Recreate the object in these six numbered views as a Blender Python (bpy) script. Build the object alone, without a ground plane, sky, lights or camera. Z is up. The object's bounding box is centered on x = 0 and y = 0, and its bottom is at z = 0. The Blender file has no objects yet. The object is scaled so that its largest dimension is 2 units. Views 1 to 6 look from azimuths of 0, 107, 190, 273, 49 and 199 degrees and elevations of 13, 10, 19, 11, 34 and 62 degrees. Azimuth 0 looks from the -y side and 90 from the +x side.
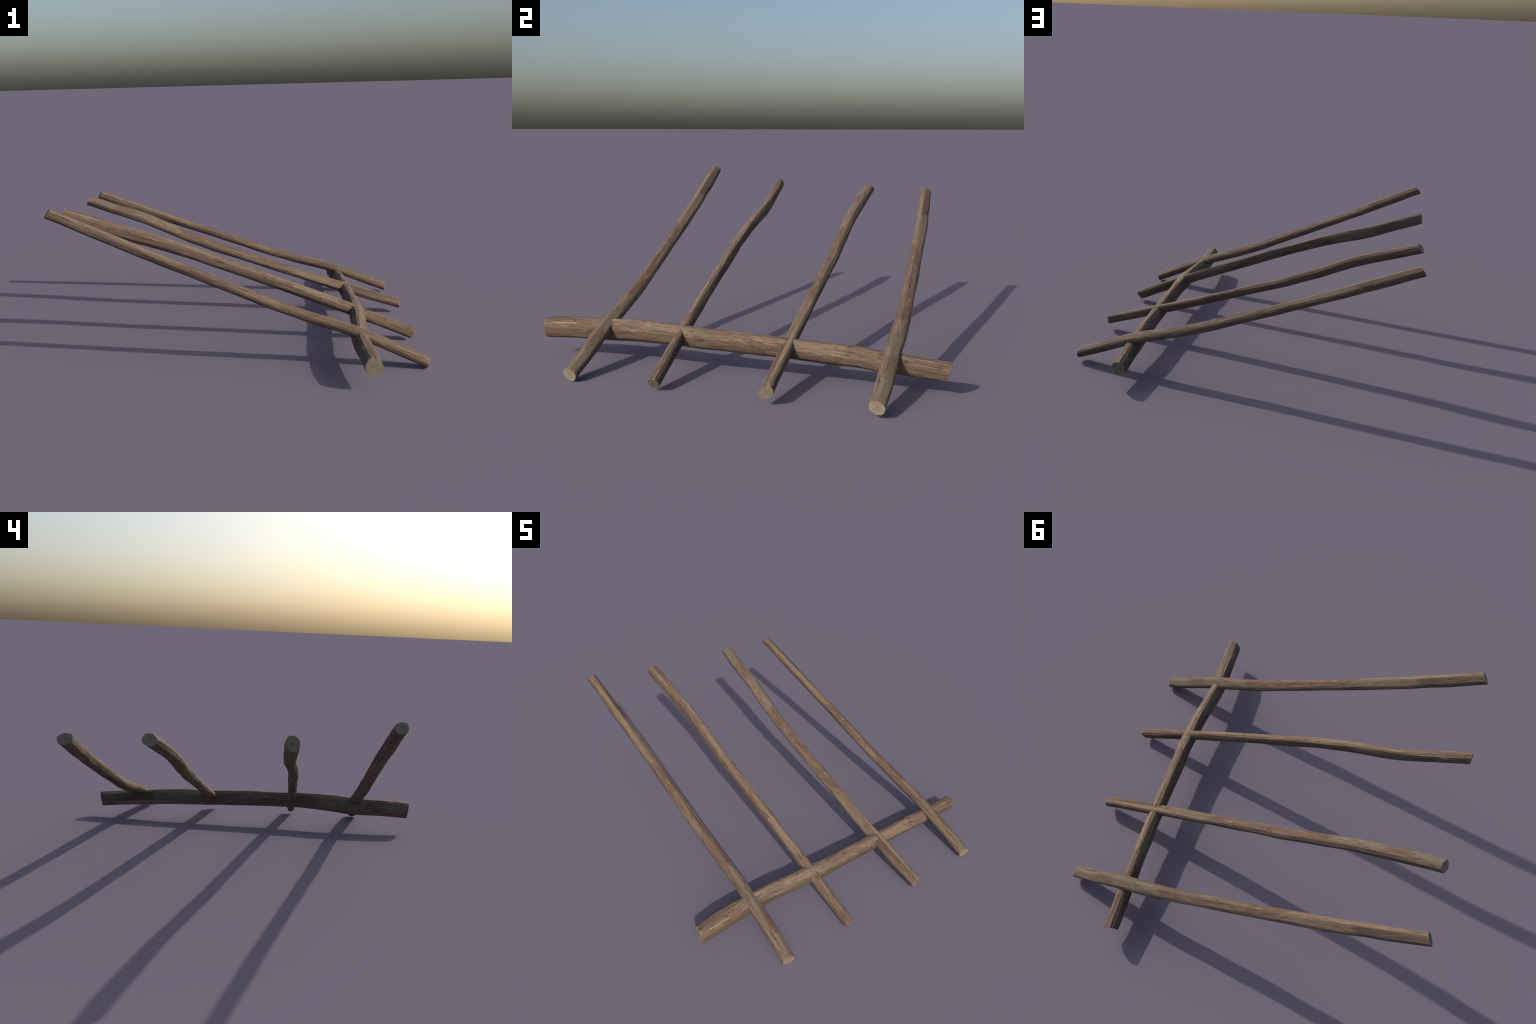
"""A rack of four rough, peeled wooden poles that lean on a heavier crossbeam.

Every log is a loft: a spine (control points of a natural cubic spline), a
cross-section given by its support function (radius + oval + trefoil terms along
the log), a sawn plane at each end, and relief (hewn facets, lumps, grain
furrows, knots) added along the surface normal.
"""
import bpy
import math
import numpy as np
from mathutils import Matrix, Vector, noise

# ----------------------------------------------------------------------------
# sizes and profiles (metres)
# ----------------------------------------------------------------------------
# One log shape serves all five: the four poles are laid out by turning, rolling and
# end-for-end swapping it, the crossbeam is the same log, thicker and a little shorter.
# Log space: x along the log, angle round it measured from +y towards +z.

LOG = dict(
    seed=41,
    span=(-1.0620, 1.0620),          # length over which the tables below are spread evenly
    spine=[(0.0004, 0.0015), (-0.0007, -0.0031), (-0.0038, -0.0068), (-0.0067, -0.0092), (-0.0079, -0.0101), (-0.0104, -0.0155),
          (-0.0126, -0.0172), (-0.0133, -0.0181), (-0.0154, -0.0187), (-0.0153, -0.0198), (-0.0168, -0.0205), (-0.0170, -0.0202),
          (-0.0167, -0.0219), (-0.0176, -0.0220), (-0.0194, -0.0214), (-0.0184, -0.0223), (-0.0145, -0.0243), (-0.0114, -0.0231),
          (-0.0043, -0.0223), (0.0030, -0.0203), (0.0081, -0.0155), (0.0085, -0.0121), (0.0066, -0.0105), (0.0040, -0.0079),
          (0.0023, -0.0025), (-0.0009, 0.0027)],
    radius=[0.0294, 0.0293, 0.0301, 0.0301, 0.0302, 0.0297, 0.0295, 0.0300, 0.0302, 0.0307, 0.0314, 0.0327, 0.0336, 0.0334, 0.0332, 0.0310],
    oval=[(-0.0021, 0.0033), (-0.0021, 0.0027), (-0.0028, 0.0026), (-0.0029, 0.0022), (-0.0031, 0.0019), (-0.0032, 0.0020),
          (-0.0032, 0.0022), (-0.0032, 0.0014), (-0.0031, 0.0011), (-0.0032, 0.0012), (-0.0032, 0.0015), (-0.0037, 0.0013),
          (-0.0038, 0.0022), (-0.0037, 0.0010), (-0.0038, 0.0005), (-0.0029, 0.0010)],
    trefoil=[(-0.0006, 0.0005), (0.0001, 0.0002), (-0.0001, 0.0007), (-0.0006, 0.0012), (-0.0003, 0.0014), (-0.0007, 0.0006),
          (-0.0005, 0.0007), (-0.0001, 0.0007), (-0.0000, 0.0003), (-0.0006, 0.0002), (-0.0001, 0.0004), (-0.0001, 0.0003),
          (0.0002, 0.0009), (-0.0001, 0.0007), (-0.0004, 0.0004), (0.0000, 0.0003)],
    quatrefoil=[(-0.0004, 0.0010), (-0.0001, 0.0004), (-0.0003, 0.0007), (0.0000, 0.0001), (0.0006, -0.0002), (-0.0001, -0.0003),
          (0.0000, 0.0004), (0.0007, 0.0002), (0.0006, 0.0005), (0.0003, 0.0012), (0.0003, 0.0006), (0.0007, 0.0000),
          (0.0004, 0.0006), (-0.0002, 0.0008), (-0.0001, 0.0006), (0.0001, 0.0007)],
    # sawn planes at both ends: position, tilt towards +y, tilt towards +z
    cuts=((-1.0331, 0.1634, 0.2006), (1.0325, -0.2499, -0.0993)),
    saw_angles=(0.33, 0.6),
)
# name, middle, direction of the log's x axis, of its y axis, stretch along, girth
LAYOUT = [
    ('pole', (0.0132, -0.6776, 0.4431), (0.9157, 0.0105, -0.4018), (0.4017, 0.0046, 0.9157), 1.0000, 1.0000),
    ('pole', (0.0005, -0.2445, 0.4054), (-0.9341, 0.0002, 0.3570), (-0.1697, 0.8795, -0.4446), 1.0000, 1.0000),
    ('pole', (0.0104, 0.3159, 0.4080), (-0.9405, 0.0385, 0.3375), (0.3295, -0.1378, 0.9340), 1.0000, 1.0000),
    ('pole', (-0.0002, 0.7240, 0.3937), (0.9408, 0.0103, -0.3387), (0.3386, -0.0641, 0.9387), 1.0000, 1.0000),
    ('crossbeam', (0.6267, -0.0022, 0.1227), (-0.0001, -0.9998, 0.0189), (-0.9789, -0.0038, -0.2043), 0.9586, 1.4103),
]

# knots: (x, angle in degrees, size along, size round in radians, height)
KNOTS = [
    (0.905, 321, 0.022, 0.40, 0.0026), (0.705, 306, 0.018, 0.32, 0.0012), (0.565, 238, 0.028, 0.40, 0.0014),
    (0.69, 45, 0.022, 0.35, 0.0012), (-0.40, 224, 0.016, 0.28, 0.0006), (-0.70, 112, 0.020, 0.35, 0.0014),
    (-0.47, 97, 0.026, 0.40, 0.0022), (0.88, 345, 0.016, 0.30, 0.0006), (0.20, 250, 0.016, 0.28, 0.0006),
]
# blotches, where outer bark stayed on or flaked off:
# (x from, x to, angle, half width in radians, tint, strength)
BLOTCHES = [
    (-1.10, -0.665, 338, 0.62, 'deep', 0.50), (-1.10, -0.32, 30, 0.42, 'pale', 0.60), (-0.655, -0.28, 350, 0.62, 'olive', 0.9),
    (-0.22, 0.435, 336, 0.80, 'red', 0.85), (-0.10, 0.30, 20, 0.35, 'rosy', 0.6), (0.44, 0.735, 350, 0.80, 'grey', 0.80),
    (0.46, 0.56, 0, 0.40, 'pale', 0.55), (0.745, 0.865, 335, 0.75, 'red', 0.85), (0.872, 1.10, 340, 0.95, 'grey', 0.80),
    (0.66, 0.74, 300, 0.35, 'grey', 0.6),
    (0.70, 1.10, 212, 0.30, 'rosy', 0.70), (0.86, 1.00, 211, 0.09, 'streak', 0.75), (0.50, 0.70, 249, 0.10, 'streak', 0.65),
    (0.50, 0.63, 236, 0.38, 'grey', 0.75), (0.46, 0.72, 172, 0.35, 'red', 0.75), (0.50, 0.66, 165, 0.16, 'deep', 0.45),
    (0.135, 0.46, 238, 0.62, 'pale', 0.70), (0.16, 0.26, 255, 0.25, 'grey', 0.50), (-0.15, 0.130, 220, 0.62, 'rosy', 0.85),
    (-0.085, -0.03, 200, 0.10, 'streak', 0.75), (-0.30, -0.13, 221, 0.22, 'streak', 0.45), (-0.575, -0.29, 210, 0.62, 'pale', 0.75),
    (-0.50, -0.42, 178, 0.30, 'grey', 0.55), (-0.78, -0.58, 200, 0.75, 'rosy', 0.75), (-1.10, -0.79, 205, 0.90, 'red', 0.70),
    (-1.06, -0.86, 197, 0.05, 'streak', 0.60), (-1.10, -0.90, 229, 0.05, 'streak', 0.55), (0.10, 0.42, 140, 0.40, 'olive', 0.70),
    (-0.66, -0.30, 290, 0.40, 'pale', 0.55), (-0.10, 0.12, 312, 0.08, 'streak', 0.50), (0.80, 1.10, 160, 0.50, 'olive', 0.80),
    (-0.20, 0.10, 140, 0.30, 'deep', 0.40), (-0.72, -0.60, 60, 0.35, 'grey', 0.6), (0.20, 0.60, 70, 0.5, 'red', 0.6),
]

RINGS = 420
SIDES = 80


def spline(values, lo, hi, x):
    """Natural cubic spline through values at even steps over [lo, hi], straight beyond."""
    v = np.asarray(values, float)
    n = len(v)
    h = (hi - lo) / (n - 1)
    a = np.eye(n)
    b = np.zeros((n, n))
    for i in range(1, n - 1):
        a[i, i - 1:i + 2] = (h, 4 * h, h)
        b[i, i - 1:i + 2] = (6 / h, -12 / h, 6 / h)
    m = np.linalg.solve(a, b @ v)
    x = np.asarray(x, float)
    j = np.clip(((x - lo) / h).astype(int), 0, n - 2)
    q = (lo + h * (j + 1) - x) / h
    p = 1 - q
    shape = (-1,) + (1,) * (v.ndim - 1)
    qq, pp = q.reshape(shape), p.reshape(shape)
    inside = ((q >= 0) & (p >= 0)).reshape(shape)
    cubic = ((qq ** 3 - qq) * m[j] + (pp ** 3 - pp) * m[j + 1]) * h * h / 6
    return qq * v[j] + pp * v[j + 1] + np.where(inside, cubic, 0)


def unit(a):
    return a / np.linalg.norm(a, axis=-1, keepdims=True)


def loft():
    """Rings of surface points (rings, SIDES, 3) of the log in its own space, and its spine."""
    lo, hi = LOG['span']
    rng = np.random.default_rng(LOG['seed'])
    start, stop = LOG['cuts'][0][0], LOG['cuts'][1][0]
    # rings: even, with a tight pair at each end for the rim
    x = np.linspace(start, stop, RINGS - 1)
    x = np.concatenate([[x[0], x[0] + 0.0007], x[1:-1], [x[-1] - 0.0007, x[-1]]])

    def centre(at):
        p = np.zeros((len(at), 3))
        p[:, 0] = at
        p[:, 1:] = spline(LOG['spine'], lo, hi, at)
        return p

    c = centre(x)
    tan = unit(centre(x + 0.004) - centre(x - 0.004))
    up = np.array([0.0, 1.0, 0.0])
    f1 = unit(up - (tan @ up)[:, None] * tan)
    f2 = np.cross(tan, f1)

    th = np.linspace(0, 2 * math.pi, SIDES, endpoint=False)
    r = spline(LOG['radius'], lo, hi, x)[:, None]
    h = r + np.zeros_like(th)
    dh = np.zeros_like(h)
    for m, key in ((2, 'oval'), (3, 'trefoil'), (4, 'quatrefoil')):
        w = spline(LOG[key], lo, hi, x)
        p, q = w[:, :1], w[:, 1:]
        h = h + p * np.cos(m * th) + q * np.sin(m * th)
        dh = dh - m * p * np.sin(m * th) + m * q * np.cos(m * th)

    # hewn facets: an uneven polygon of ten flats that drifts slowly along the log
    flats = 10
    centres = (np.arange(flats) + rng.uniform(-0.2, 0.2, flats)) * 2 * math.pi / flats + rng.uniform(0, 1)
    dist = 1 + rng.uniform(-0.010, 0.010, flats)
    phase = rng.uniform(0, 6.28, flats)
    poly = np.full_like(h, 9.0)
    for k in range(flats):
        dk = dist[k] + 0.007 * np.sin(x * 5.0 + phase[k])
        ang = th[None, :] - centres[k] - 0.10 * np.sin(x * 2.1 + 1.0)[:, None]
        cosv = np.cos(ang)
        poly = np.minimum(poly, np.where(cosv > 0.3, dk[:, None] / np.maximum(cosv, 0.3), 9.0))
    relief = r * (poly - 1.012) * 0.85 + 0.0005

    # lumps, long grain furrows and fine fibre from noise stretched along the log
    cs, sn = np.cos(th), np.sin(th)
    for i, xi in enumerate(x):
        ri = float(r[i, 0])
        for j in range(SIDES):
            a, b = ri * cs[j], ri * sn[j]
            lump = noise.noise(Vector((xi * 11 + 41, a * 24, b * 24)))
            furrow = noise.noise(Vector((xi * 5 + 41, a * 95 + 7, b * 95)))
            fibre = noise.noise(Vector((xi * 22 - 41, a * 230, b * 230 + 3)))
            relief[i, j] += 0.0003 * lump + 0.0006 * furrow - 0.0012 * max(0.0, furrow - 0.25) + 0.00022 * fibre
    # knots: a swelling with a small sunken eye
    for (kx, deg, sx, sa, height) in KNOTS:
        da = (th - math.radians(deg) + math.pi) % (2 * math.pi) - math.pi
        d2 = ((x - kx) / sx)[:, None] ** 2 + (da / sa)[None, :] ** 2
        relief += height * np.exp(-d2) - 1.0 * height * np.exp(-d2 * 12)

    relief[0] -= 0.0005
    relief[-1] -= 0.0005

    hn = h + relief
    off1 = hn * cs - dh * sn
    off2 = hn * sn + dh * cs
    # tilt of the sawn planes, fading into the log
    lean = np.zeros_like(h)
    fade = 0.16
    for (pos, t1, t2), sign in zip(LOG['cuts'], (1, -1)):
        wgt = np.clip(1 - sign * (x - pos) / fade, 0, 1)[:, None]
        lean += wgt * (t1 * off1 + t2 * off2)
    pts = (c[:, None, :] + off1[..., None] * f1[:, None, :] + off2[..., None] * f2[:, None, :]
           + lean[..., None] * tan[:, None, :])
    return pts, c


def make_mesh(name, verts, faces, material):
    me = bpy.data.meshes.new(name)
    me.from_pydata([tuple(v) for v in verts], [], faces)
    me.materials.append(material)
    me.polygons.foreach_set("use_smooth", [True] * len(me.polygons))
    me.update()
    return me


# ----------------------------------------------------------------------------
# materials
# ----------------------------------------------------------------------------
class Nodes:
    def __init__(self, name):
        self.mat = bpy.data.materials.new(name)
        self.mat.use_nodes = True
        self.nt = self.mat.node_tree
        self.nt.nodes.clear()

    def new(self, kind, **props):
        n = self.nt.nodes.new(kind)
        for k, v in props.items():
            setattr(n, k, v)
        return n

    def put(self, socket, value):
        if isinstance(value, bpy.types.NodeSocket):
            self.nt.links.new(value, socket)
        else:
            socket.default_value = value

    def math(self, op, a, b=0.0, c=0.0, clamp=False):
        n = self.new('ShaderNodeMath', operation=op, use_clamp=clamp)
        for s, v in zip(n.inputs, (a, b, c)):
            self.put(s, v)
        return n.outputs[0]

    def combine(self, x, y, z):
        n = self.new('ShaderNodeCombineXYZ')
        for s, v in zip(n.inputs, (x, y, z)):
            self.put(s, v)
        return n.outputs[0]

    def noise(self, vec, scale, detail=3.0, rough=0.55, distortion=0.0):
        n = self.new('ShaderNodeTexNoise')
        self.put(n.inputs['Vector'], vec)
        n.inputs['Scale'].default_value = scale
        n.inputs['Detail'].default_value = detail
        n.inputs['Roughness'].default_value = rough
        n.inputs['Distortion'].default_value = distortion
        return n.outputs[0]

    def step(self, value, lo, hi):
        n = self.new('ShaderNodeMapRange', interpolation_type='SMOOTHSTEP')
        self.put(n.inputs[0], value)
        n.inputs[1].default_value = lo
        n.inputs[2].default_value = hi
        return n.outputs[0]

    def mix(self, fac, a, b, blend='MIX'):
        n = self.new('ShaderNodeMix', data_type='RGBA', blend_type=blend)
        self.put(n.inputs[0], fac)
        for s, v in ((n.inputs[6], a), (n.inputs[7], b)):
            self.put(s, v if isinstance(v, bpy.types.NodeSocket) else (*v, 1.0))
        return n.outputs[2]

    def finish(self, colour, height, bump, distance, rough=0.85):
        b = self.new('ShaderNodeBump')
        b.inputs['Strength'].default_value = bump
        b.inputs['Distance'].default_value = distance
        self.put(b.inputs['Height'], height)
        p = self.new('ShaderNodeBsdfPrincipled')
        self.put(p.inputs['Base Color'], colour)
        self.put(p.inputs['Roughness'], rough)
        p.inputs['Specular IOR Level'].default_value = 0.2
        self.nt.links.new(b.outputs[0], p.inputs['Normal'])
        out = self.new('ShaderNodeOutputMaterial')
        self.nt.links.new(p.outputs[0], out.inputs[0])
        return self.mat


def wood_material(spine, knot_points):
    """Peeled weathered wood; the grain follows the spine of the log."""
    g = Nodes("peeled_wood")
    tc = g.new('ShaderNodeTexCoord')
    sep = g.new('ShaderNodeSeparateXYZ')
    g.nt.links.new(tc.outputs['Object'], sep.inputs[0])
    x, y, z = sep.outputs
    # straighten: subtract the bend of the spine (float curves over the length)
    half = 1.06
    t = g.math('DIVIDE', g.math('ADD', x, half), 2 * half)
    reach = 0.06
    straight = []
    for axis, coord in ((1, y), (2, z)):
        fc = g.new('ShaderNodeFloatCurve')
        curve = fc.mapping.curves[0]
        steps = 17
        pts = [(k / (steps - 1), float(np.interp(-half + 2 * half * k / (steps - 1), spine[:, 0], spine[:, axis])
                                       / (2 * reach) + 0.5)) for k in range(steps)]
        while len(curve.points) < steps:
            curve.points.new(0.5, 0.5)
        for p, (px, py) in zip(curve.points, pts):
            p.location = (px, py)
        fc.mapping.update()
        g.put(fc.inputs['Value'], t)
        bend = g.math('MULTIPLY', g.math('SUBTRACT', fc.outputs[0], 0.5), 2 * reach)
        straight.append(g.math('SUBTRACT', coord, bend))
    u, v = straight

    def grain(sx, sr, shift=0.0):
        return g.combine(g.math('MULTIPLY_ADD', x, sx, 15.0 + shift), g.math('MULTIPLY', u, sr), g.math('MULTIPLY', v, sr))

    tone = g.noise(grain(2.4, 22), 1.0, 3.0, 0.55)
    patch = g.noise(grain(3.8, 44, 5.0), 1.0, 6.0, 0.60, 0.4)
    streak = g.noise(grain(6.5, 100, 11.0), 1.0, 5.0, 0.60, 0.2)
    fibre = g.noise(grain(14.0, 280, 17.0), 1.0, 4.0, 0.68)
    crack = g.noise(grain(6.0, 150, 23.0), 1.0, 3.0, 0.5, 0.4)
    grime = g.noise(grain(16.0, 60, 31.0), 1.0, 5.0, 0.65, 0.4)
    speck = g.noise(grain(45.0, 160, 37.0), 1.0, 4.0, 0.65)

    radius = g.math('SQRT', g.math('ADD', g.math('MULTIPLY', u, u), g.math('MULTIPLY', v, v)))
    jag = g.math('ADD', g.math('MULTIPLY', g.math('SUBTRACT', patch, 0.5), 1.3),
                 g.math('MULTIPLY', g.math('SUBTRACT', streak, 0.5), 1.1))
    col = g.mix(g.step(tone, 0.42, 0.58), PALETTE['red'], PALETTE['olive'])

    # layers of inner bark with torn edges
    layer = g.step(patch, 0.54, 0.56)
    col = g.mix(g.math('MULTIPLY', layer, 0.5), col, PALETTE['pale'])
    deep = g.step(patch, 0.44, 0.41)
    col = g.mix(g.math('MULTIPLY', deep, 0.45), col, PALETTE['deep'])
    steps_up = layer
    for (x0, x1, deg, half_wid, tint, amount) in BLOTCHES:
        ca, sa = math.cos(math.radians(deg)), math.sin(math.radians(deg))
        cosv = g.math('DIVIDE', g.math('MULTIPLY_ADD', u, ca, g.math('MULTIPLY', v, sa)), radius)
        round2 = g.math('MULTIPLY', g.math('SUBTRACT', 1.0, cosv), 2.0 / half_wid ** 2)
        # the ends: a short torn edge whatever the length of the blotch
        lx = g.math('MULTIPLY_ADD', g.math('ABSOLUTE', g.math('SUBTRACT', x, (x0 + x1) / 2)), 9.0,
                    1.0 - 9.0 * (x1 - x0) / 2)
        d = g.math('ADD', g.math('MAXIMUM', lx, g.math('SQRT', g.math('MAXIMUM', round2, 0.0))), jag)
        m = g.step(d, 1.0, 0.90)
        col = g.mix(g.math('MULTIPLY', m, amount), col, PALETTE[tint])
        if tint in ('pale', 'grey', 'streak'):
            steps_up = g.math('MAXIMUM', steps_up, m)

    flake = g.step(streak, 0.615, 0.635)
    col = g.mix(g.math('MULTIPLY', flake, 0.60), col, PALETTE['streak'])
    thin = g.step(streak, 0.40, 0.37)
    col = g.mix(g.math('MULTIPLY', thin, 0.40), col, PALETTE['deep'])
    col = g.mix(g.math('MULTIPLY', g.step(grime, 0.58, 0.66), 0.35), col, PALETTE['grey'])
    dirt = g.step(grime, 0.40, 0.33)
    col = g.mix(g.math('MULTIPLY', dirt, 0.3), col, PALETTE['deep'])
    shade = g.math('ADD', g.math('MULTIPLY_ADD', fibre, 0.9, 0.25), g.math('MULTIPLY', speck, 0.6))
    col = g.mix(1.0, col, g.combine(shade, shade, shade), 'MULTIPLY')
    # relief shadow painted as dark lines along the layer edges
    rim = g.math('MAXIMUM', g.step(g.math('ABSOLUTE', g.math('SUBTRACT', patch, 0.535)), 0.010, 0.004),
                 g.step(g.math('ABSOLUTE', g.math('SUBTRACT', streak, 0.605)), 0.010, 0.004))
    col = g.mix(g.math('MULTIPLY', rim, 0.40), col, PALETTE['deep'])
    chop = g.step(g.noise(grain(20.0, 130, 43.0), 1.0, 4.0, 0.6, 0.6), 0.62, 0.67)
    col = g.mix(g.math('MULTIPLY', chop, 0.5), col, PALETTE['deep'])
    line = g.math('MAXIMUM', g.step(crack, 0.66, 0.70), g.math('MULTIPLY', chop, 0.6))
    col = g.mix(g.math('MULTIPLY', line, 0.6), col, PALETTE['crack'])
    # knots: ragged dark eye with a greyed ring
    for (kx, ky, kz) in knot_points:
        d = g.new('ShaderNodeVectorMath', operation='DISTANCE')
        g.nt.links.new(g.combine(g.math('MULTIPLY', x, 0.6), y, z), d.inputs[0])
        d.inputs[1].default_value = (kx * 0.6, ky, kz)
        wob = g.math('MULTIPLY_ADD', g.math('SUBTRACT', grime, 0.5), 0.045, d.outputs['Value'])
        col = g.mix(g.math('MULTIPLY', g.step(wob, 0.018, 0.006), 0.45), col, PALETTE['grey'])
        col = g.mix(g.math('MULTIPLY', g.step(wob, 0.0060, 0.0005), 0.65), col, PALETTE['crack'])
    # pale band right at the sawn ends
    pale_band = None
    for sign, (pos, t1, t2) in zip((1, -1), LOG['cuts']):
        plane = g.math('MULTIPLY_ADD', u, t1, g.math('MULTIPLY_ADD', v, t2, pos))
        inside = g.math('MULTIPLY', g.math('SUBTRACT', x, plane), float(sign))
        near = g.step(g.math('MULTIPLY_ADD', g.math('SUBTRACT', streak, 0.5), -0.03, inside), 0.005, 0.001)
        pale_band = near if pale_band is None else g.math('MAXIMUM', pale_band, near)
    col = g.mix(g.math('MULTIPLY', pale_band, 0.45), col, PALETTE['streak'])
    height = g.math('MULTIPLY_ADD', fibre, 0.6, g.math('MULTIPLY_ADD', patch, 0.7, g.math('MULTIPLY_ADD', line, -0.7,
                    g.math('MULTIPLY_ADD', steps_up, 0.14, g.math('MULTIPLY_ADD', flake, 0.15,
                    g.math('MULTIPLY', speck, 0.35))))))
    return g.finish(col, height, 0.9, 0.004)


def cut_material(name, style, seed, angle):
    """Sawn end grain: pale, with a dark pith and rings, or with coarse saw marks."""
    g = Nodes(name)
    tc = g.new('ShaderNodeTexCoord')
    sep = g.new('ShaderNodeSeparateXYZ')
    g.nt.links.new(tc.outputs['Object'], sep.inputs[0])
    x, y, z = sep.outputs
    vec = g.combine(g.math('ADD', x, seed), y, z)
    mottle = g.noise(vec, 45, 4.0, 0.6)
    ca, sa = math.cos(angle), math.sin(angle)
    across = g.math('ADD', g.math('MULTIPLY', y, ca), g.math('MULTIPLY', z, sa))
    along = g.math('SUBTRACT', g.math('MULTIPLY', z, ca), g.math('MULTIPLY', y, sa))
    saw = g.noise(g.combine(g.math('MULTIPLY', across, 230), g.math('MULTIPLY', along, 14), seed), 1.0, 2.0, 0.6)
    col = g.mix(g.step(mottle, 0.35, 0.65), C_CUT_A, C_CUT_B)
    if style == 'saw':
        col = g.mix(g.math('MULTIPLY', g.step(saw, 0.53, 0.36), 0.62), col, C_CUT_SAW)
        height = saw
        bump = 0.7
    else:
        col = g.mix(g.math('MULTIPLY', g.step(saw, 0.45, 0.30), 0.15), col, C_CUT_SAW)
        height = g.math('MULTIPLY', mottle, 0.6)
        bump = 0.3
    return g, col, height, bump, (y, z), mottle


# base colours, linear
PALETTE = dict(
    red=(0.127, 0.083, 0.060),
    rosy=(0.155, 0.103, 0.075),
    olive=(0.143, 0.103, 0.071),
    pale=(0.212, 0.152, 0.104),
    streak=(0.275, 0.198, 0.137),
    deep=(0.066, 0.046, 0.035),
    grey=(0.156, 0.122, 0.089),
    crack=(0.028, 0.021, 0.018),
)
C_CUT_A = (0.215, 0.180, 0.129)
C_CUT_B = (0.262, 0.221, 0.160)
C_CUT_SAW = (0.095, 0.080, 0.056)
C_PITH = (0.145, 0.112, 0.076)


def finish_cut(parts, pith):
    g, col, height, bump, (y, z), mottle = parts
    d = g.new('ShaderNodeVectorMath', operation='DISTANCE')
    g.nt.links.new(g.combine(0.0, y, z), d.inputs[0])
    d.inputs[1].default_value = (0.0, float(pith[1]), float(pith[2]))
    r = g.math('MULTIPLY_ADD', g.math('SUBTRACT', mottle, 0.5), 0.006, d.outputs['Value'])
    rings = g.math('MULTIPLY_ADD', g.math('SINE', g.math('MULTIPLY', r, 1500.0)), 0.5, 0.5)
    col = g.mix(g.math('MULTIPLY', rings, 0.10), col, C_CUT_SAW)
    col = g.mix(g.math('MULTIPLY', g.step(r, 0.008, 0.001), 0.75), col, C_PITH)
    return g.finish(col, height, bump, 0.0015, 0.9)


# ----------------------------------------------------------------------------
# build
# ----------------------------------------------------------------------------
def build():
    coll = bpy.context.scene.collection
    root = bpy.data.objects.new("wooden_rack", None)
    root.empty_display_size = 0.3
    root["label"] = "four rough brown wooden poles leaning across a thick round crossbeam"
    root["category"] = "wooden rack"
    coll.objects.link(root)

    pts, spine = loft()
    knot_points = []
    for (kx, deg, *_rest) in KNOTS:
        i = int(np.argmin(abs(spine[:, 0] - kx)))
        j = int(round((deg % 360) / 360 * SIDES)) % SIDES
        knot_points.append(tuple(float(q) for q in pts[i, j]))
    wood = wood_material(spine, knot_points)
    rings = pts.shape[0]
    faces = []
    for i in range(rings - 1):
        for j in range(SIDES):
            k = (j + 1) % SIDES
            faces.append((i * SIDES + j, i * SIDES + k, (i + 1) * SIDES + k, (i + 1) * SIDES + j))
    log_mesh = make_mesh("log", pts.reshape(-1, 3), faces, wood)

    cut_meshes = []
    for end, (ring, style) in enumerate(((pts[0], 'saw'), (pts[-1], 'pith'))):
        middle = ring.mean(axis=0)
        pith = middle + np.array([0.0, 0.003, -0.002])
        mat = finish_cut(cut_material("end_grain", style, 3.0 + 5 * end, LOG['saw_angles'][end]), pith)
        levels = 8
        verts = []
        fcs = []
        for q in range(levels):
            verts.extend(middle + (ring - middle) * (1 - q / levels))
        verts.append(middle)
        for q in range(levels - 1):
            for j in range(SIDES):
                k = (j + 1) % SIDES
                fcs.append((q * SIDES + j, q * SIDES + k, (q + 1) * SIDES + k, (q + 1) * SIDES + j))
        for j in range(SIDES):
            fcs.append(((levels - 1) * SIDES + j, (levels - 1) * SIDES + (j + 1) % SIDES, levels * SIDES))
        if end == 0:
            fcs = [f[::-1] for f in fcs]
        cut_meshes.append(make_mesh("cut_end", verts, fcs, mat))

    for (name, place, axis, side, stretch, girth) in LAYOUT:
        ex = unit(np.array(axis))
        ey = np.array(side)
        ey = unit(ey - (ey @ ex) * ex)
        ez = np.cross(ex, ey)
        turn = Matrix([[ex[i], ey[i], ez[i]] for i in range(3)]).to_4x4()
        body = bpy.data.objects.new(name, log_mesh)
        coll.objects.link(body)
        body.parent = root
        body.matrix_world = Matrix.Translation(place) @ turn @ Matrix.Diagonal((stretch, girth, girth, 1.0))
        for mesh in cut_meshes:
            cap = bpy.data.objects.new("cut_end", mesh)
            coll.objects.link(cap)
            cap.parent = body


build()
